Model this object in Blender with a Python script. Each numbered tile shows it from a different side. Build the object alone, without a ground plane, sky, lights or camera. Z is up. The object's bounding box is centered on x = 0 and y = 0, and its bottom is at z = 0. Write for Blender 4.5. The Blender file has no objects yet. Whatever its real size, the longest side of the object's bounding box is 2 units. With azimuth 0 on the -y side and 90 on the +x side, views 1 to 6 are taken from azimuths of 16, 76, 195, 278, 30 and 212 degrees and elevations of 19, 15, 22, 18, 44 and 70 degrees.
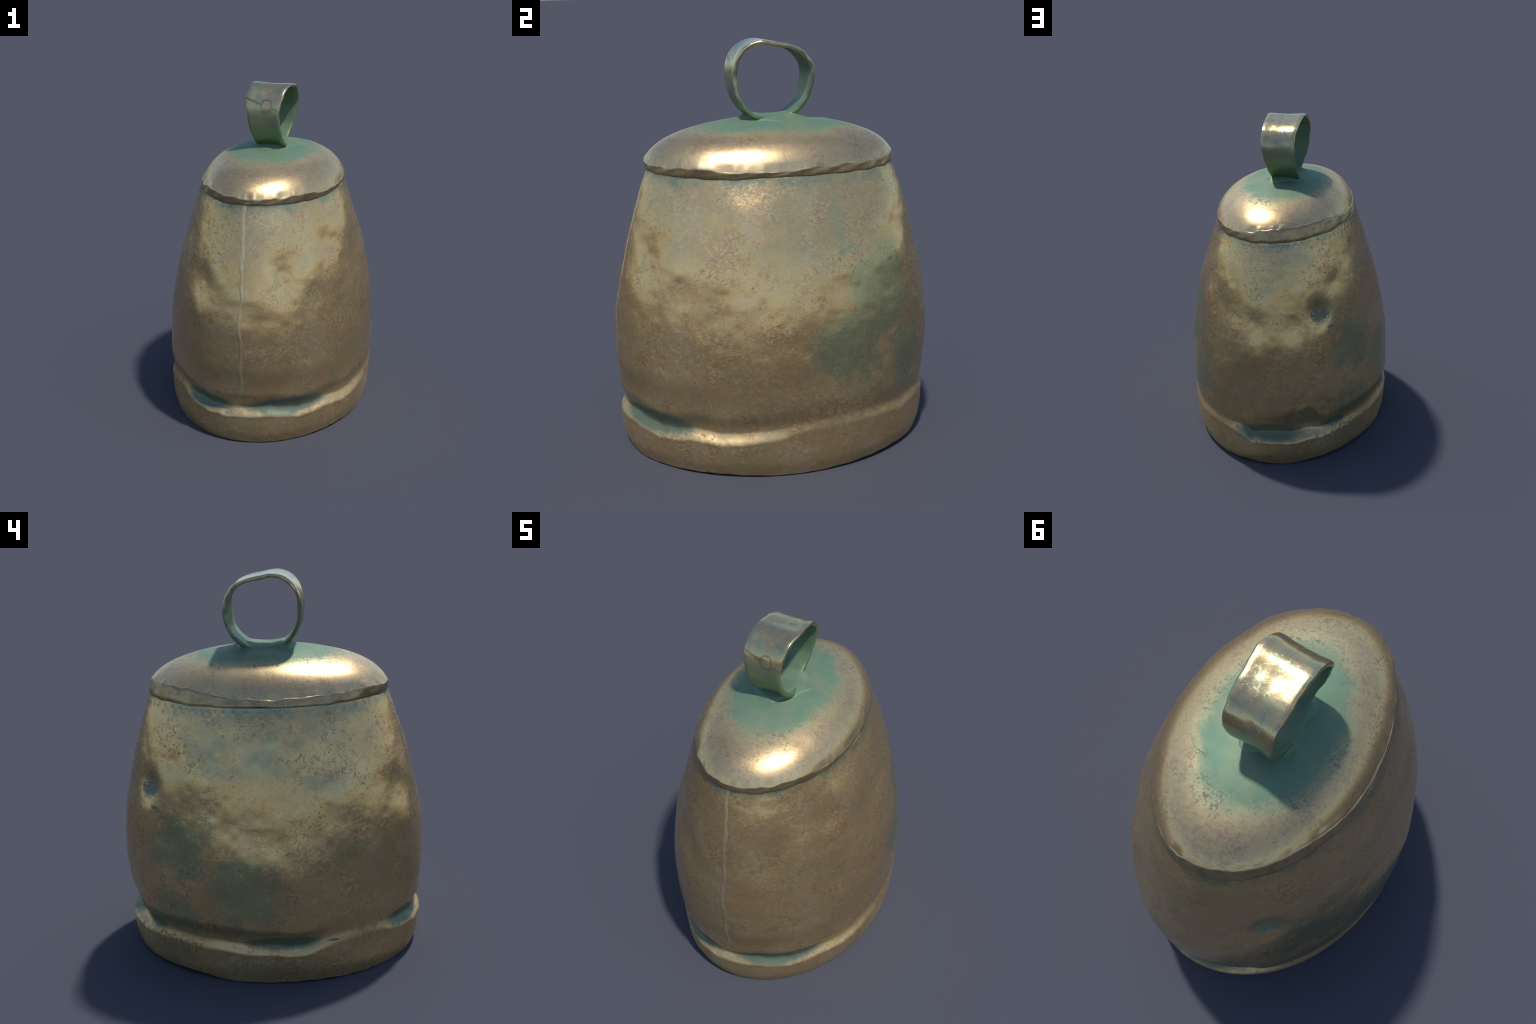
"""Old hammered bronze livestock bell: oval barrel body with a crimped foot rim,
a domed lid folded over the top, a welded side seam and a strap ring handle."""
import bpy
import math
import numpy as np

TAU = 2 * math.pi
SQ = 1.95                      # superellipse exponent of the oval section


# ------------------------------------------------------------------ helpers
def monotone(x, xs, ys):
    """Monotone cubic through hand-placed profile points."""
    xs, ys = np.asarray(xs, float), np.asarray(ys, float)
    h, d = np.diff(xs), np.diff(ys) / np.diff(xs)
    m = np.zeros_like(ys)
    m[0], m[-1] = d[0], d[-1]
    same = d[:-1] * d[1:] > 0
    w1, w2 = 2 * h[1:] + h[:-1], h[1:] + 2 * h[:-1]
    with np.errstate(divide="ignore", invalid="ignore"):
        hm = (w1 + w2) / (w1 / d[:-1] + w2 / d[1:])
    m[1:-1] = np.where(same, hm, 0)
    x = np.clip(x, xs[0], xs[-1])
    i = np.clip(np.searchsorted(xs, x) - 1, 0, len(h) - 1)
    t = (x - xs[i]) / h[i]
    return ((2 * t**3 - 3 * t**2 + 1) * ys[i] + (t**3 - 2 * t**2 + t) * h[i] * m[i]
            + (-2 * t**3 + 3 * t**2) * ys[i + 1] + (t**3 - t**2) * h[i] * m[i + 1])


def around(theta, table):
    """Periodic smooth interpolation of (degrees, value) pairs round the bell."""
    deg = np.array([p[0] for p in table], float)
    val = np.array([p[1] for p in table], float)
    xs = np.concatenate([deg - 360, deg, deg + 360])
    ys = np.concatenate([val, val, val])
    return monotone((np.degrees(theta) + 180) % 360 - 180, xs, ys)


def smooth(e0, e1, x):
    t = np.clip((x - e0) / (e1 - e0), 0, 1)
    return t * t * (3 - 2 * t)


def value_noise(p, scale, seed):
    """Smooth 3D value noise in [-1, 1], vectorised."""
    q = np.asarray(p) * scale + 100.0
    i = np.floor(q).astype(np.int64)
    f = q - i
    f = f * f * f * (f * (f * 6 - 15) + 10)
    out = np.zeros(q.shape[:-1])
    for dx in (0, 1):
        for dy in (0, 1):
            for dz in (0, 1):
                h = ((i[..., 0] + dx) * 374761393 + (i[..., 1] + dy) * 668265263
                     + (i[..., 2] + dz) * 2147483647 + seed * 1274126177) & 0xFFFFFFFF
                h = ((h ^ (h >> 13)) * 1274126177) & 0xFFFFFFFF
                h = (h ^ (h >> 16)) & 0xFFFF
                w = ((f[..., 0] if dx else 1 - f[..., 0]) * (f[..., 1] if dy else 1 - f[..., 1])
                     * (f[..., 2] if dz else 1 - f[..., 2]))
                out += w * (h / 32767.5 - 1)
    return out


def ring_noise(theta, scale, seed):
    """Irregular wobble round the bell, one value per angle."""
    return value_noise(np.stack([np.cos(theta), np.sin(theta), 0 * theta], -1), scale, seed)


def oval(theta, a, b):
    """Point on the oval of half axes a, b at parametric angle theta."""
    c, s = np.cos(theta), np.sin(theta)
    k = (np.abs(c)**SQ + np.abs(s)**SQ)**(-1 / SQ)
    return a * c * k, b * s * k


def grid_mesh(name, P, close_u=True, smooth_shade=True):
    """P[v, u] grid of points -> mesh data."""
    nv, nu = P.shape[:2]
    verts = P.reshape(-1, 3)
    u = np.arange(nu if close_u else nu - 1)
    v = np.arange(nv - 1)
    U, V = np.meshgrid(u, v)
    U2 = (U + 1) % nu
    faces = np.stack([V * nu + U, V * nu + U2, (V + 1) * nu + U2, (V + 1) * nu + U], -1).reshape(-1, 4)
    me = bpy.data.meshes.new(name)
    me.from_pydata(verts.tolist(), [], faces.tolist())
    me.polygons.foreach_set("use_smooth", [smooth_shade] * len(me.polygons))
    me.update()
    return me


def add_object(name, me, parent, mats):
    ob = bpy.data.objects.new(name, me)
    for m in mats:
        me.materials.append(m)
    bpy.context.scene.collection.objects.link(ob)
    ob.parent = parent
    return ob


# ------------------------------------------------------------------ body shape
HALF_X = ([0, .08, .17, .35, .50, .65, .80, .95, 1.10, 1.25, 1.34, 1.40, 1.45],
          [.597, .617, .623, .629, .623, .610, .586, .555, .513, .470, .440, .420, .41])
HALF_Y = ([0, .08, .17, .35, .50, .65, .80, .95, 1.10, 1.25, 1.34, 1.40, 1.45],
          [.765, .789, .797, .798, .811, .804, .786, .754, .715, .668, .637, .615, .605])
# height of the folded rim edge and depth of the groove above it, round the bell
RIM_EDGE = [(-180, .178), (-165, .175), (-150, .222), (-138, .226), (-120, .190), (-100, .172), (-85, .174),
            (-73, .184), (-57, .169), (-41, .188), (-31, .178), (-15, .190), (2, .230), (15, .236), (30, .230),
            (45, .217), (63, .230), (76, .205), (86, .168), (100, .168), (115, .166), (128, .178), (145, .192), (160, .188)]
GROOVE = [(-180, .60), (-165, .70), (-150, .30), (-140, .28), (-125, .70), (-110, 1.0), (-90, .95), (-60, .90),
          (-35, .80), (-15, .55), (-4, .22), (10, .16), (30, .30), (50, .34), (64, .25), (78, .9), (95, 1.6),
          (113, 1.6), (130, .70), (150, .35), (165, .5)]
FOOT = [(-180, .004), (-155, .008), (-142, .003), (-120, .0), (-90, .002), (-60, .003), (-31, .010), (-5, .002),
        (24, .014), (42, .020), (60, .008), (80, .015), (104, .0), (115, .012), (137, .018), (153, .022), (168, .001)]
# hammer dents: centre x, y, z, horizontal radius, vertical radius, depth
DENTS = [(.430, -.350, 1.150, .085, .085, .011), (.225, -.650, .985, .085, .125, .014),
         (.390, -.550, .860, .120, .090, .002), (-.225, -.690, .960, .080, .100, .012),
         (-.110, -.690, 1.120, .060, .080, .004), (.600, -.200, .590, .140, .140, -.008),
         (.570, .230, .880, .090, .110, .006), (.340, .520, 1.110, .070, .080, .008),
         (.450, .440, .860, .120, .110, .004), (-.335, .588, .980, .060, .062, .026),
         (-.380, .445, 1.110, .060, .060, .007), (.010, .760, .920, .090, .095, .006),
         (-.200, .710, .915, .065, .085, .004), (.030, -.800, .710, .070, .090, -.006), (.010, .790, .750, .090, .095, -.007),
         (-.200, .740, .765, .060, .090, -.006), (-.240, -.730, .770, .070, .090, -.006), (.400, -.520, 1.050, .090, .100, -.006), (-.600, -.140, .600, .130, .170, -.009),
         (-.550, .200, .920, .090, .100, .006), (-.590, -.150, .660, .060, .060, .004),
         (-.450, -.330, 1.080, .080, .070, .006), (-.470, -.420, 1.020, .120, .120, -.007),
         (.270, .640, 1.020, .060, .100, .006), (.560, .180, .880, .330, .380, -.017), (.460, -.250, 1.080, .160, .200, -.013),
         (-.500, .450, .670, .200, .280, .019), (-.600, .050, .820, .180, .220, .005), (.550, -.350, .150, .250, .120, -.010), (.390, .530, 1.120, .170, .220, -.017),
         (-.620, .000, .450, .500, .200, .004), (.430, -.200, 1.230, .180, .140, -.010), (-.450, .300, 1.080, .120, .130, -.010),
         (-.600, -.050, .520, .080, .070, .008), (-.380, -.620, .440, .140, .200, .012), (-.430, -.600, .150, .130, .100, .022)]


def body_point(theta, z):
    """Outer skin of the bell body before relief: (x, y) for angle and height."""
    a, b = monotone(z, *HALF_X), monotone(z, *HALF_Y)
    edge, depth = around(theta, RIM_EDGE), around(theta, GROOVE)
    ragged = .010 * ring_noise(theta, 4.5, 41) + .008 * ring_noise(theta, 11, 42)
    u = z - edge - ragged * np.clip(depth * 1.2, 0, 1)
    cut = smooth(-.012, .052, u) * (1 - smooth(.042, .145 + .09 * smooth(.95, 1.5, depth), u))
    lip = np.exp(-(u / .016)**2) * .0025
    r = -.034 * depth * cut + lip * np.clip(depth, 0, 1)
    x, y = oval(theta, a + r, b + r)
    return x, y


def relief(x, y, z):
    """Inward displacement by dents and uneven hammering."""
    p = np.stack([x, y, z], -1)
    d = np.zeros_like(z)
    for cx, cy, cz, rh, rv, depth in DENTS:
        q = ((x - cx)**2 + (y - cy)**2) / rh**2 + ((z - cz) / rv)**2
        d += depth * np.exp(-q)
    fade = smooth(.25, .45, z) * (1 - smooth(1.25, 1.38, z))
    d += (.0035 * value_noise(p, 5.0, 3) + .0016 * value_noise(p, 11.0, 5)) * (.35 + .65 * fade)
    d += .0020 * value_noise(p, 8.0, 9) * smooth(.62, .75, z) * (1 - smooth(1.0, 1.12, z))
    d += .0022 * value_noise(p, 6.5, 15) * smooth(.95, 1.05, z) * (1 - smooth(1.28, 1.36, z))
    d += .0007 * value_noise(p, 26.0, 7)
    return d


def normals_xy(x, y, a, b):
    nx, ny = x / a**2, y / b**2
    k = np.hypot(nx, ny)
    return nx / k, ny / k


def build_skin():
    nu = 840
    theta = np.arange(nu) / nu * TAU - math.pi
    rows = np.concatenate([np.linspace(0, .30, 84)[:-1], np.linspace(.30, 1.30, 190)[:-1], np.linspace(1.30, 1.398, 26)])
    T, Z = np.meshgrid(theta, rows)
    foot = around(T, FOOT) + .0015 * np.sin(T * 37 + np.sin(T * 11))
    Zs = Z + foot * (1 - smooth(0, .12, Z))
    x, y = body_point(T, Zs)
    nx, ny = normals_xy(x, y, .6, .8)
    d = relief(x, y, Zs)
    # crimp marks just under the lid
    crimp = .0022 * np.clip(np.sin(T * 74 + 3 * np.sin(T * 7)), 0, 1) * np.exp(-((Zs - 1.372) / .010)**2)
    d = d - crimp * (around(T, [(-180, .6), (-90, .2), (0, .1), (60, .4), (120, 1), (160, 1)]))
    x, y = x - nx * d, y - ny * d
    outer = np.stack([x, y, Zs], -1)
    # foot lip rolls inward, inner wall climbs back up, top tucks under the lid
    lip = []
    for k, (inset, lift) in enumerate([(.004, -.003), (.012, -.004), (.022, -.002), (.028, .006)]):
        lip.append(np.stack([x[0] - nx[0] * inset, y[0] - ny[0] * inset, Zs[0] + lift], -1))
    inner = []
    for j in range(10, len(rows), 12):
        inner.append(np.stack([x[j] - nx[j] * .030, y[j] - ny[j] * .030, Zs[j]], -1))
    tuck = [np.stack([x[-1] - nx[-1] * i, y[-1] - ny[-1] * i, Zs[-1] + dz], -1)
            for i, dz in [(.008, .004), (.020, .006), (.034, .006), (.036, -.01)]]
    grid = np.concatenate([np.array(inner[::-1]), np.array(lip[::-1]), outer, np.array(tuck)], 0)
    grid[..., 2] = np.maximum(grid[..., 2], 0.0)
    return grid, len(inner) + len(lip), rows


# ------------------------------------------------------------------ lid
LID_EDGE_Z = [(-180, .438), (-165, .438), (-150, .441), (-140, .448), (-125, .456), (-112, .448), (-95, .438), (-78, .432),
              (-60, .436), (-45, .438), (-32, .426), (-19, .422), (-5, .427), (10, .436), (25, .440), (45, .440),
              (60, .442), (72, .454), (92, .468), (113, .480), (130, .481), (142, .476), (155, .460), (168, .443)]
LID_EDGE_R = [(-180, .945), (-165, .945), (-150, .95), (-140, .96), (-130, .968), (-115, .98), (-100, .99), (-78, .985), (-60, .99),
              (-40, .995), (-15, 1.0), (7, .99), (30, .98), (51, .975), (72, .968), (90, .955), (114, .943), (128, .937),
              (141, .93), (155, .932), (168, .94)]
LID_DROP = [(-180, 9), (-140, 9), (-90, 11), (0, 10), (90, 12), (150, 9)]
DOME = ([0, .12, .25, .45, .62, .76, .87, .94, .985, 1.0],
        [1.634, 1.632, 1.624, 1.606, 1.582, 1.554, 1.523, 1.493, 1.464, 1.452])
LID_DENTS = [(.24, .46, .08, .004), (-.12, .30, .08, .003), (.05, -.32, .12, .004), (-.24, -.25, .12, .004),
             (.21, .16, .08, .004), (.17, -.12, .05, .003)]


def lid_height(x, y, rho, edge_z):
    true_rho = ((np.abs(x) / .43)**SQ + (np.abs(y) / .635)**SQ)**(1 / SQ)
    z = monotone(true_rho, *DOME)
    z = z + (edge_z - monotone(true_rho / np.maximum(rho, 1e-3), *DOME)) * rho**around(np.arctan2(y / .635, x / .43), LID_DROP) + .004 * x * rho - .003 * y * rho
    for cx, cy, r, d in LID_DENTS:
        z = z - d * np.exp(-((x - cx)**2 + (y - cy)**2) / r**2) * (1 - smooth(.85, 1, rho))
    return z


def build_lid():
    nu = 840
    theta = np.arange(nu) / nu * TAU - math.pi
    edge_z = 1 + around(theta, LID_EDGE_Z) + .0045 * ring_noise(theta, 7, 51) + .0045 * ring_noise(theta, 15, 52)
    smooth_r = around(theta, LID_EDGE_R)
    smooth_z = 1 + around(theta, LID_EDGE_Z)
    rag_r = .006 * ring_noise(theta, 6, 53) + .003 * ring_noise(theta, 17, 54)
    edge_r = smooth_r + rag_r
    rho = np.concatenate([np.linspace(.004, .85, 110)[:-1], np.linspace(.85, 1.0, 50)])
    rings = []
    for r in rho:
        near = float(smooth(.955, 1.0, np.array(r)))
        er = smooth_r * r + rag_r * near
        x, y = oval(theta, .43 * er, .635 * er)
        z = lid_height(x, y, np.full_like(theta, r), smooth_z) + (edge_z - smooth_z) * near
        p = np.stack([x, y, z], -1)
        z = z + (.0022 * value_noise(p, 7, 11) + .0008 * value_noise(p, 20, 12)) * (1 - .5 * r)
        rings.append(np.stack([x, y, z], -1))
    # folded skirt: from the ragged edge down to the crimp, then a second thin fold
    base = 1.396 + .007 * ring_noise(theta, 3.5, 61) + .004 * ring_noise(theta, 9, 62)
    ux, uy = oval(theta, .43, .635)
    for t, bulge in [(.04, .0015), (.25, .001), (.5, .002), (.75, .002), (.93, .001), (1.0, -.004)]:
        r = edge_r * (1 - t) + .982 * t
        x, y = ux * r, uy * r
        nx, ny = normals_xy(x, y, .43, .635)
        z = edge_z * (1 - t) + base * t
        w = .0012 * np.sin(theta * 23 + t * 5)
        rings.append(np.stack([x + nx * (bulge + w), y + ny * (bulge + w), z], -1))
    for r, dz in [(.955, -.001), (.93, .002), (.84, .003)]:
        rings.append(np.stack([ux * r, uy * r, base + dz], -1))
    # underside follows the dome
    for r in (.85, .7, .5, .3, .1, .004):
        x, y = oval(theta, .43 * r * smooth_r, .635 * r * smooth_r)
        rings.append(np.stack([x, y, lid_height(x, y, np.full_like(theta, r), smooth_z) - .028], -1))
    return np.array(rings)


# ------------------------------------------------------------------ strap ring
# outer outline of the strap in the y-z plane: y, z, half width, sideways centre
STRAP = [(.000, 1.612, .088, -.002), (.078, 1.622, .088, -.018), (.130, 1.652, .086, -.019), (.170, 1.704, .092, -.014),
         (.193, 1.766, .097, -.006), (.198, 1.830, .101, .000), (.184, 1.889, .106, .004), (.146, 1.940, .108, .004),
         (.082, 1.970, .112, .004), (.000, 1.987, .115, .006), (-.060, 1.995, .116, .006), (-.114, 1.983, .115, .000),
         (-.156, 1.953, .112, -.006), (-.187, 1.903, .106, -.012), (-.200, 1.846, .100, -.014), (-.197, 1.783, .096, -.010),
         (-.180, 1.718, .092, .000), (-.143, 1.660, .088, .010), (-.088, 1.624, .088, .014)]


def build_strap():
    n = 340
    pts = np.array(STRAP)
    closed = np.vstack([pts[-3:], pts, pts[:4]])
    t = np.concatenate([[0], np.cumsum(np.hypot(*np.diff(closed[:, :2], axis=0).T))])
    s = np.linspace(t[3], t[3 + len(pts)], n, endpoint=False)
    cols = []
    for c in range(4):                       # Catmull-Rom through the strap stations
        i = np.clip(np.searchsorted(t, s, side="right") - 1, 1, len(t) - 3)
        f = (s - t[i]) / (t[i + 1] - t[i])
        v = closed[:, c]
        m0 = (v[i + 1] - v[i - 1]) / (t[i + 1] - t[i - 1]) * (t[i + 1] - t[i])
        m1 = (v[i + 2] - v[i]) / (t[i + 2] - t[i]) * (t[i + 1] - t[i])
        cols.append((2 * f**3 - 3 * f**2 + 1) * v[i] + (f**3 - 2 * f**2 + f) * m0
                    + (-2 * f**3 + 3 * f**2) * v[i + 1] + (f**3 - f**2) * m1)
    y, z, w, cx = cols
    # slight facets left by bending with pliers
    ty, tz = np.gradient(y), np.gradient(z)
    k = np.hypot(ty, tz)
    ny, nz = tz / k, -ty / k
    thick = .019 + .002 * np.sin(s * 40)
    ww = w + .0014 * np.sin(s * 37) + .0008 * np.sin(s * 91 + 1)
    # strap cross section: (across -1..1, depth 0 outer .. 1 inner)
    section = [(-.97, .0), (-.85, -.10), (-.5, .08), (0, .20), (.5, .08), (.85, -.10), (.97, .0), (1.0, .30), (1.0, .70),
               (.97, 1.0), (.85, 1.06), (.5, 1.0), (0, .98), (-.5, 1.0), (-.85, 1.06), (-.97, 1.0), (-1.0, .70), (-1.0, .30)]
    dense = []
    for (u0, d0), (u1, d1) in zip(section, section[1:] + section[:1]):
        for f in (0, .25, .5, .75):
            dense.append((u0 + (u1 - u0) * f, d0 + (d1 - d0) * f))
    rings = []
    for u, d in dense:
        x = cx + u * ww
        p = np.stack([x, y, z], -1)
        bump = .0022 * value_noise(p, 9, 21) + .0008 * value_noise(p, 30, 22)
        off = -d * thick + bump
        rings.append(np.stack([x, y + ny * off, z + nz * off], -1))
    P = np.array(rings)                       # [section, station]
    P = np.concatenate([P, P[:1]], 0)
    return P, len(dense)


def build_weld():
    """Melted solder fillet that blends the strap into the lid."""
    nu, nr = 160, 24
    th = np.arange(nu) / nu * TAU
    rings = []
    for k in np.linspace(0, 1, nr):
        rx = (.150 + .02 * np.sin(th * 3 + 1) + .012 * np.sin(th * 7)) * k
        ry = (.185 + .02 * np.sin(th * 2) + .015 * np.sin(th * 5 + 2)) * k
        x, y = rx * np.cos(th), ry * np.sin(th)
        rho = ((np.abs(x) / .43)**SQ + (np.abs(y) / .635)**SQ)**(1 / SQ)
        base = lid_height(x, y, rho, np.full_like(x, 1.443))
        p = np.stack([x, y, base], -1)
        foot = np.exp(-(((np.abs(y) - .100) / .045)**2 + (np.maximum(np.abs(x) - .065, 0) / .035)**2)) * .014
        mid = np.exp(-((x / .10)**4 + (y / .10)**4)) * .004
        z = base + (foot + mid) * (1 - smooth(.75, 1, np.full_like(x, k))) + .0025 * value_noise(p, 22, 31) * (1 - k) \
            + .003 - .010 * smooth(.8, 1, np.full_like(x, k))
        rings.append(np.stack([x, y, z], -1))
    return np.array(rings)


def build_seam():
    """Welded bead down the narrow side of the body."""
    zs = np.linspace(.20, 1.398, 260)
    cxs = monotone(zs, [.2, .4, .55, .75, .9, 1.15, 1.30, 1.40], [.030, .036, .036, .024, .027, .014, .006, .000])
    cxs = cxs + .0025 * np.sin(zs * 23) + .0015 * np.sin(zs * 51)
    half = .0092 + .0015 * np.sin(zs * 17 + 1) + .001 * np.sin(zs * 41) + .002 * smooth(1.1, 1.35, zs)
    half = half * (.35 + .65 * smooth(.22, .40, zs))
    high = .0045 * (.25 + .75 * smooth(.24, .5, zs))
    rows = []
    for u in np.linspace(-1, 1, 13):
        x = cxs + half * 1.25 * u
        a, b = monotone(zs, *HALF_X), monotone(zs, *HALF_Y)
        th = -np.arccos(np.clip(x / a, -1, 1))
        X, Y = body_point(th, zs)
        d = relief(X, Y, zs)
        nx, ny = normals_xy(X, Y, .6, .8)
        lift = high * np.sqrt(max(0.0, 1 - u * u)) - .0015 - d
        rows.append(np.stack([X + nx * lift, Y + ny * lift, zs], -1))
    return np.array(rows).transpose(1, 0, 2)


# ------------------------------------------------------------------ materials
class Nodes:
    """Tiny shorthand for building node trees."""

    def __init__(self, name):
        self.mat = bpy.data.materials.new(name)
        self.mat.use_nodes = True
        self.t = self.mat.node_tree
        self.bsdf = self.t.nodes["Principled BSDF"]
        self.obj = self.new("ShaderNodeTexCoord").outputs["Object"]
        sep = self.new("ShaderNodeSeparateXYZ")
        self.link(self.obj, sep.inputs[0])
        self.x, self.y, self.z = sep.outputs

    def new(self, kind):
        return self.t.nodes.new(kind)

    def link(self, a, b):
        if isinstance(a, (int, float)):
            b.default_value = a
        elif isinstance(a, tuple):
            b.default_value = (*a, 1) if len(a) == 3 and len(b.default_value) == 4 else a
        else:
            self.t.links.new(a, b)

    def math(self, op, a, b=0.0, c=0.0, clamp=False):
        n = self.new("ShaderNodeMath")
        n.operation, n.use_clamp = op, clamp
        for i, v in enumerate((a, b, c)):
            self.link(v, n.inputs[i])
        return n.outputs[0]

    def noise(self, scale, detail=4.0, rough=.55, distort=0.0, stretch=(1, 1, 1), shift=(0, 0, 0), vec=None):
        m = self.new("ShaderNodeMapping")
        m.inputs["Scale"].default_value, m.inputs["Location"].default_value = stretch, shift
        self.link(vec or self.obj, m.inputs["Vector"])
        n = self.new("ShaderNodeTexNoise")
        self.link(m.outputs[0], n.inputs["Vector"])
        for k, v in (("Scale", scale), ("Detail", detail), ("Roughness", rough), ("Distortion", distort)):
            n.inputs[k].default_value = v
        return n.outputs["Fac"]

    def step(self, v, lo, hi, a=0.0, b=1.0):
        n = self.new("ShaderNodeMapRange")
        n.interpolation_type = "SMOOTHSTEP"
        self.link(v, n.inputs["Value"])
        for i, k in enumerate((lo, hi, a, b)):
            n.inputs[i + 1].default_value = k
        return n.outputs[0]

    def blend(self, fac, a, b):
        n = self.new("ShaderNodeMix")
        n.data_type = "RGBA"
        self.link(fac, n.inputs[0])
        self.link(a, n.inputs[6])
        self.link(b, n.inputs[7])
        return n.outputs[2]

    def spot(self, x, y, z, rx, ry, rz, ragged=None, amount=.6):
        """Mask around a place: 1 in the middle, 0 outside, with a ragged border."""
        s = self.new("ShaderNodeVectorMath")
        s.operation = "SUBTRACT"
        self.link(self.obj, s.inputs[0])
        s.inputs[1].default_value = (x, y, z)
        d = self.new("ShaderNodeVectorMath")
        d.operation = "DIVIDE"
        self.link(s.outputs[0], d.inputs[0])
        d.inputs[1].default_value = (rx, ry, rz)
        ln = self.new("ShaderNodeVectorMath")
        ln.operation = "LENGTH"
        self.link(d.outputs[0], ln.inputs[0])
        v = ln.outputs["Value"]
        if ragged is not None:
            v = self.math("ADD", v, self.math("MULTIPLY", self.math("SUBTRACT", ragged, .5), amount * 2))
        return self.step(v, 1.0, .55)

    def most(self, *masks):
        out = masks[0]
        for m in masks[1:]:
            out = self.math("MAXIMUM", out, m)
        return out

    def times(self, a, b):
        return self.math("MULTIPLY", a, b)

    def finish(self, colour, metal, rough, bump_height=None, bump=.1, distance=.004):
        self.link(colour, self.bsdf.inputs["Base Color"])
        self.link(metal, self.bsdf.inputs["Metallic"])
        self.link(rough, self.bsdf.inputs["Roughness"])
        if bump_height is not None:
            b = self.new("ShaderNodeBump")
            b.inputs["Strength"].default_value, b.inputs["Distance"].default_value = bump, distance
            self.link(bump_height, b.inputs["Height"])
            self.link(b.outputs[0], self.bsdf.inputs["Normal"])
        return self.mat


BROWN = (.535, .362, .172)
RUST = (.490, .290, .142)
TAN = (.690, .530, .290)
GREY_GREEN = (.355, .362, .205)
TEAL = (.085, .135, .095)
VERDIGRIS = (.138, .235, .152)
DARK = (.135, .108, .072)


def worn_metal(k, speckle_seed):
    """Brown bronze with tan wear and dark flecks; returns colour, fleck mask, big noise."""
    big = k.noise(3.2, 4, .6, shift=(speckle_seed, 1.7, 0))
    mid = k.noise(7.5, 5, .62, .4, shift=(0, speckle_seed, 3))
    fine = k.noise(54, 5, .68, .8, stretch=(1, 1, 1.5), shift=(speckle_seed, 5, 0))
    grain = k.noise(210, 3, .6)
    c = k.blend(k.step(big, .38, .66), BROWN, (.585, .425, .208))
    c = k.blend(k.times(k.step(mid, .50, .62), .75), c, RUST)
    rosy = k.step(k.noise(5.2, 4, .6, .5, shift=(8, 3, speckle_seed)), .52, .66)
    c = k.blend(k.times(rosy, .45), c, (.600, .430, .270))
    patch = k.step(k.math("ADD", mid, k.times(big, .5)), .66, .86)
    tan = k.times(k.step(fine, .48, .58), k.math("ADD", k.times(patch, .60), .10))
    c = k.blend(tan, c, TAN)
    where = k.step(k.noise(5.5, 3, .6, shift=(9, speckle_seed, 2)), .42, .62)
    fleck = k.times(k.step(k.noise(48, 4, .62, 1.2, shift=(3, speckle_seed, 8)), .545, .61), where)
    c = k.blend(k.times(fleck, .42), c, DARK)
    c = k.blend(k.times(k.step(grain, .35, .75), .09), c, TAN)
    return c, fleck, big, mid, fine


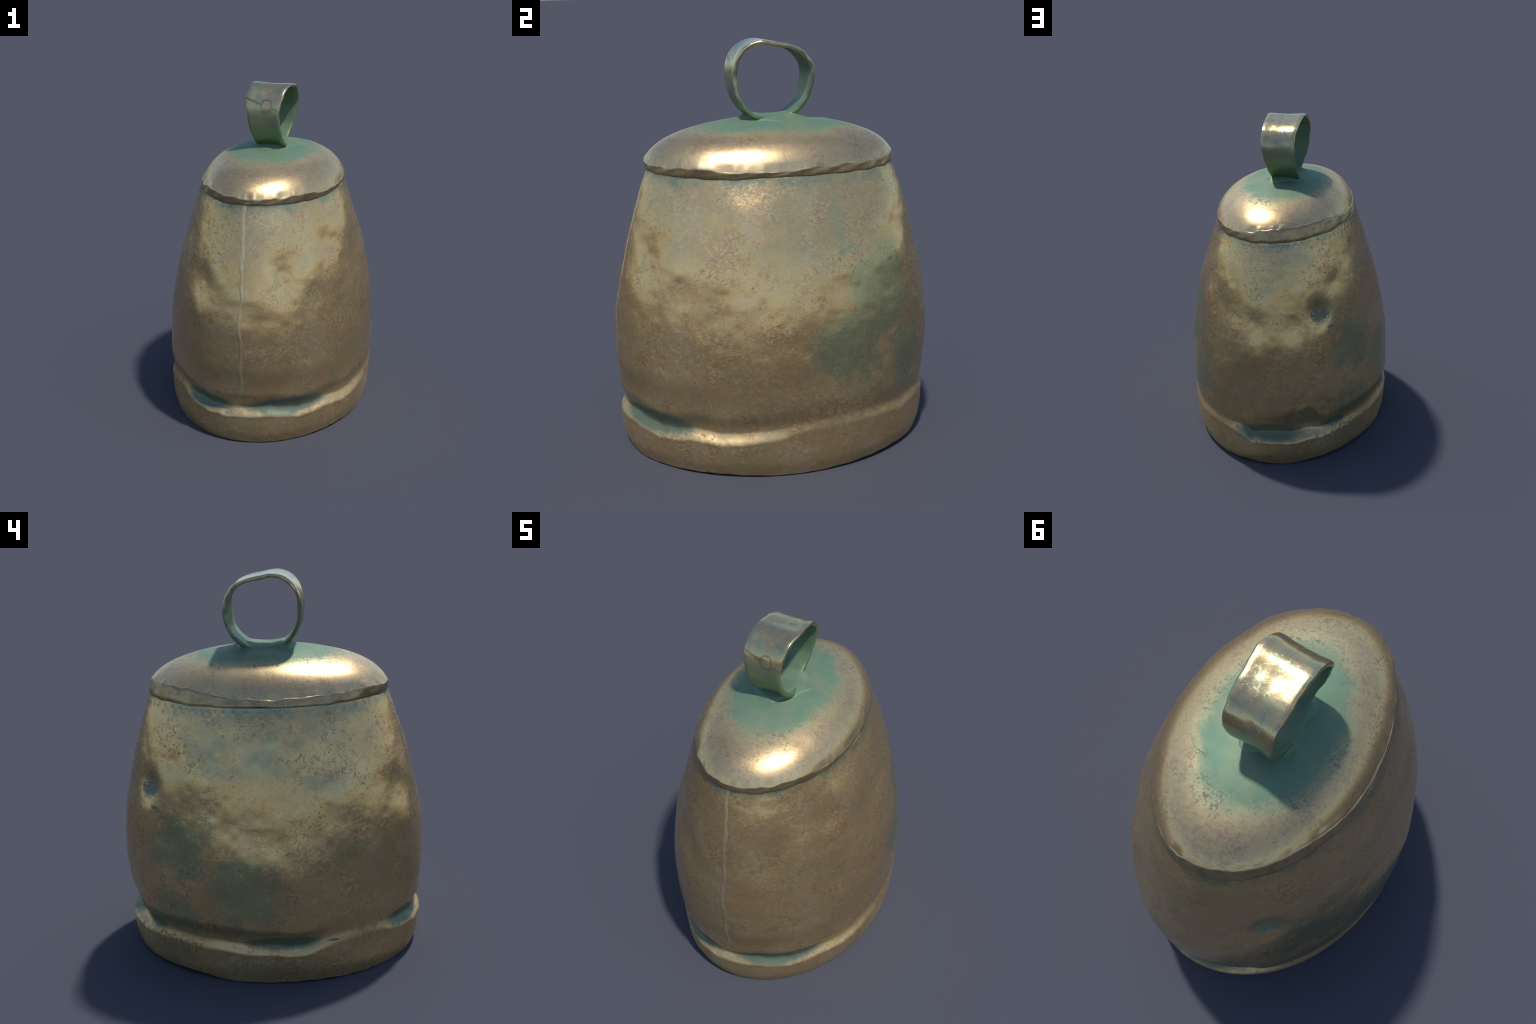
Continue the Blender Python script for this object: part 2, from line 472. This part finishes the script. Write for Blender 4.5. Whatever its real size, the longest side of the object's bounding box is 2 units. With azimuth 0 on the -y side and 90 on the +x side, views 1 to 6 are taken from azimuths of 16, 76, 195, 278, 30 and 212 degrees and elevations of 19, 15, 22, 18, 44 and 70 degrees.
def body_material():
    k = Nodes("weathered_bronze")
    c, fleck, big, mid, fine = worn_metal(k, 2.0)
    rag = k.noise(6, 6, .65, .6, shift=(4, 4, 4))
    rag2 = k.math("ADD", k.times(rag, .7), k.times(k.noise(26, 5, .65, .8, shift=(1, 9, 4)), .35))
    green = k.most(k.spot(.50, .42, .86, .20, .26, .30, rag2, 1.1), k.spot(.60, .22, .60, .12, .26, .24, rag2, 1.1),
                   k.spot(.42, .55, .50, .15, .22, .22, rag2, 1.1), k.spot(-.52, .42, .70, .18, .26, .24, rag2, 1.1),
                   k.spot(-.60, .10, .50, .12, .30, .24, rag2, 1.1), k.spot(-.50, .45, .34, .16, .25, .14, rag2, 1.1))
    soft = k.times(k.step(k.noise(4.5, 5, .6, .4, shift=(7, 1, 5)), .55, .68), .55)
    c = k.blend(k.times(k.most(green, soft), k.math("ADD", .5, k.times(mid, .7))), c, GREY_GREEN)
    c = k.blend(k.times(fleck, k.times(green, .6)), c, DARK)
    # verdigris gathered under the lid and in the groove above the foot
    under = k.times(k.step(k.math("ADD", k.z, k.times(rag, .12)), 1.395, 1.445), k.step(mid, .36, .55))
    c = k.blend(k.times(under, .75), c, (.250, .295, .190))
    groove = k.most(k.spot(.30, -.66, .235, .34, .24, .075, rag, .35), k.spot(-.22, -.74, .235, .22, .18, .06, rag, .35),
                    k.spot(-.05, .77, .225, .26, .16, .075, rag, .35), k.spot(-.60, -.12, .235, .10, .26, .05, rag, .35),
                    k.spot(-.42, .60, .24, .12, .14, .05, rag, .35))
    c = k.blend(k.times(groove, .9), c, TEAL)
    # bare teal scabs in and below the deep dent, sliver in the groove
    scab = k.most(k.times(k.spot(-.335, .590, .955, .08, .08, .052, fine, .9), .8), k.spot(-.390, .555, .871, .030, .030, .013, fine, .1),
                  k.spot(-.53, -.355, .232, .04, .05, .009, fine, .1))
    c = k.blend(scab, c, (.110, .165, .115))
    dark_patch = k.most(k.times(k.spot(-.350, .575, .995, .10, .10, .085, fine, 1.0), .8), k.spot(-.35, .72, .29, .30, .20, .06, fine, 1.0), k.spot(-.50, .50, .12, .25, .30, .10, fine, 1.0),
                  k.spot(-.62, -.05, .07, .12, .35, .08, fine, 1.0))
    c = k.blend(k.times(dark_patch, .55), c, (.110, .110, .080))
    metal = k.math("SUBTRACT", .79, k.math("ADD", k.times(groove, .35), k.times(scab, .79)))
    rough = k.math("ADD", k.math("ADD", .22, k.times(fleck, .30)), k.times(k.step(fine, .4, .65), .10))
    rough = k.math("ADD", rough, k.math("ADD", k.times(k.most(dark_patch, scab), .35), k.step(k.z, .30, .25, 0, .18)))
    h = k.math("ADD", k.times(fine, .5), k.times(mid, 1.2))
    return k.finish(c, metal, rough, h, .18, .004)


def lid_material():
    k = Nodes("lid_bronze_with_verdigris")
    c, fleck, big, mid, fine = worn_metal(k, 6.0)
    c = k.blend(.45, c, (.72, .53, .29))
    speck = k.times(k.step(k.noise(44, 4, .65, 1.0, shift=(6, 1, 4)), .50, .58), k.step(k.noise(5, 3, .6, shift=(2, 8, 1)), .40, .60))
    c = k.blend(k.times(speck, .55), c, (.400, .260, .165))
    rag = k.noise(5, 6, .66, .8, shift=(2, 2, 2))
    q = k.math("SQRT", k.math("ADD", k.math("POWER", k.math("DIVIDE", k.x, .43), 2), k.math("POWER", k.math("DIVIDE", k.y, .635), 2)))
    qr = k.math("ADD", q, k.times(k.math("SUBTRACT", rag, .5), .26))
    qr = k.math("ADD", qr, k.times(k.math("SUBTRACT", fine, .5), .08))
    patina = k.step(qr, .80, .50)
    g = k.blend(k.step(mid, .40, .66), VERDIGRIS, (.195, .250, .155))
    c = k.blend(patina, c, g)
    ring = k.times(k.step(qr, .46, .60), k.step(qr, 1.02, .80))
    fl = k.times(k.step(k.noise(58, 3, .6, 1.3, shift=(1, 7, 3)), .53, .60), ring)
    fl = k.times(fl, k.step(k.noise(6.5, 4, .6, .4, shift=(5, 2, 9)), .38, .58))
    c = k.blend(k.times(fl, .62), c, (.150, .140, .110))
    pale = k.step(q, .86, .95)
    c = k.blend(k.times(pale, .12), c, (.64, .56, .34))
    metal = k.math("SUBTRACT", .88, k.times(patina, .50))
    rough = k.math("ADD", k.math("ADD", .34, k.times(fl, .22)), k.times(patina, .28))
    h = k.math("ADD", k.times(fine, .5), mid)
    return k.finish(c, metal, rough, h, .12, .004)


def skirt_material():
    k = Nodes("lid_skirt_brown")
    n, f = k.noise(14, 5, .6), k.noise(60, 4, .6)
    c = k.blend(k.step(n, .35, .65), (.360, .258, .135), (.450, .345, .190))
    c = k.blend(k.times(k.step(f, .55, .70), .5), c, DARK)
    return k.finish(c, .80, .36, f, .2, .004)


def strap_material():
    k = Nodes("strap_bronze")
    c, fleck, big, mid, fine = worn_metal(k, 11.0)
    c = k.blend(.35, c, (.60, .56, .34))
    mottle = k.step(k.noise(13, 5, .65, .6, shift=(3, 3, 7)), .46, .60)
    c = k.blend(k.times(mottle, .65), c, (.330, .400, .255))
    zr = k.math("ADD", k.z, k.times(k.math("SUBTRACT", mid, .5), .14))
    zr = k.math("ADD", zr, k.times(k.math("SUBTRACT", fine, .5), .03))
    low = k.step(zr, 1.90, 1.83)
    g = k.blend(k.step(k.z, 1.80, 1.66), (.240, .270, .160), (.140, .215, .095))
    c = k.blend(low, c, g)
    # outline of a peeled cell of brown scale on the front face, with side branches
    wob = k.times(k.math("SUBTRACT", k.noise(38, 3, .6), .5), .018)
    cx = k.math("ABSOLUTE", k.math("ADD", k.math("SUBTRACT", k.x, .007), wob))
    cz = k.math("ABSOLUTE", k.math("ADD", k.math("SUBTRACT", k.z, 1.878), wob))
    box = k.math("POWER", k.math("ADD", k.math("POWER", k.math("DIVIDE", cx, .030), 3), k.math("POWER", k.math("DIVIDE", cz, .034), 3)), .333)
    cell = k.times(k.step(box, .78, .90), k.step(box, 1.18, 1.04))
    side = k.math("ADD", k.math("SUBTRACT", k.z, 1.896), k.math("ADD", wob, k.times(k.math("ADD", k.x, .05), .35)))
    branch = k.times(k.step(k.math("ABSOLUTE", side), .009, .004), k.step(cx, .028, .036))
    front = k.step(k.y, -.165, -.180)
    line = k.times(k.most(cell, branch), front)
    c = k.blend(k.times(line, .65), c, (.20, .155, .09))
    rings = k.math("SQRT", k.math("ADD", k.math("POWER", k.y, 2), k.math("POWER", k.math("SUBTRACT", k.z, 1.81), 2)))
    patina = k.math("MAXIMUM", low, 0.0)
    metal = k.math("SUBTRACT", .90, k.times(patina, .40))
    rough = k.math("ADD", .22, k.math("ADD", k.times(fleck, .2), k.times(patina, .06)))
    return k.finish(c, metal, rough, k.math("ADD", fine, mid), .15, .003)


def strap_inside_material():
    k = Nodes("strap_inside_verdigris")
    n = k.noise(9, 5, .6)
    c = k.blend(k.step(n, .35, .65), (.120, .195, .115), (.150, .220, .130))
    return k.finish(c, .30, .45, k.noise(40, 4), .1, .003)


def seam_material():
    k = Nodes("seam_bead_tan")
    n = k.noise(30, 4, .6)
    c = k.blend(k.step(n, .3, .7), (.53, .41, .235), (.62, .49, .29))
    return k.finish(c, .80, .34, n, .1, .003)


# ------------------------------------------------------------------ assembly
def split_skin(grid, first_outer, rows, bell, mats):
    """One smooth skin cut into foot rim and body wall with shared normals."""
    whole = grid_mesh("whole_skin", grid)
    normals = np.empty(len(whole.vertices) * 3, np.float32)
    whole.vertices.foreach_get("normal", normals)
    normals = normals.reshape(grid.shape)
    cut = first_outer + int(np.searchsorted(rows, .262))
    inside = max(1, int(first_outer - 4 - 8))
    out = []
    for name, sl in (("rim", slice(0, cut + 1)), ("body", slice(cut, None))):
        me = grid_mesh(name, grid[sl])
        ob = add_object(name, me, bell, mats)
        me.normals_split_custom_set_from_vertices(normals[sl].reshape(-1, 3).tolist())
        out.append(ob)
    bpy.data.meshes.remove(whole)
    return out


def build():
    bell = bpy.data.objects.new("bell", None)
    bell["label"] = "oval hammered bronze cowbell with green patina and ring handle"
    bell["category"] = "cow bell"
    bpy.context.scene.collection.objects.link(bell)

    grid, first_outer, rows = build_skin()
    split_skin(grid, first_outer, rows, bell, [body_material()])

    lid_mat = lid_material()
    P = build_lid()
    me = grid_mesh("lid", P)
    add_object("lid", me, bell, [lid_mat, skirt_material()])
    row = np.repeat(np.arange(P.shape[0] - 1), P.shape[1])
    me.polygons.foreach_set("material_index", (row >= 159).astype(int).tolist())
    add_object("seam", grid_mesh("seam", build_seam(), close_u=False), bell, [seam_material()])

    P, n = build_strap()
    me = grid_mesh("handle", P)
    handle = add_object("handle", me, bell, [strap_material(), strap_inside_material()])
    nu = P.shape[1]
    idx = np.repeat(np.arange(P.shape[0] - 1), nu)
    inner = (idx >= 9 * 4) & (idx < 15 * 4)
    me.polygons.foreach_set("material_index", inner.astype(int).tolist())
    add_object("weld", grid_mesh("weld", build_weld()), handle, [lid_mat])


build()
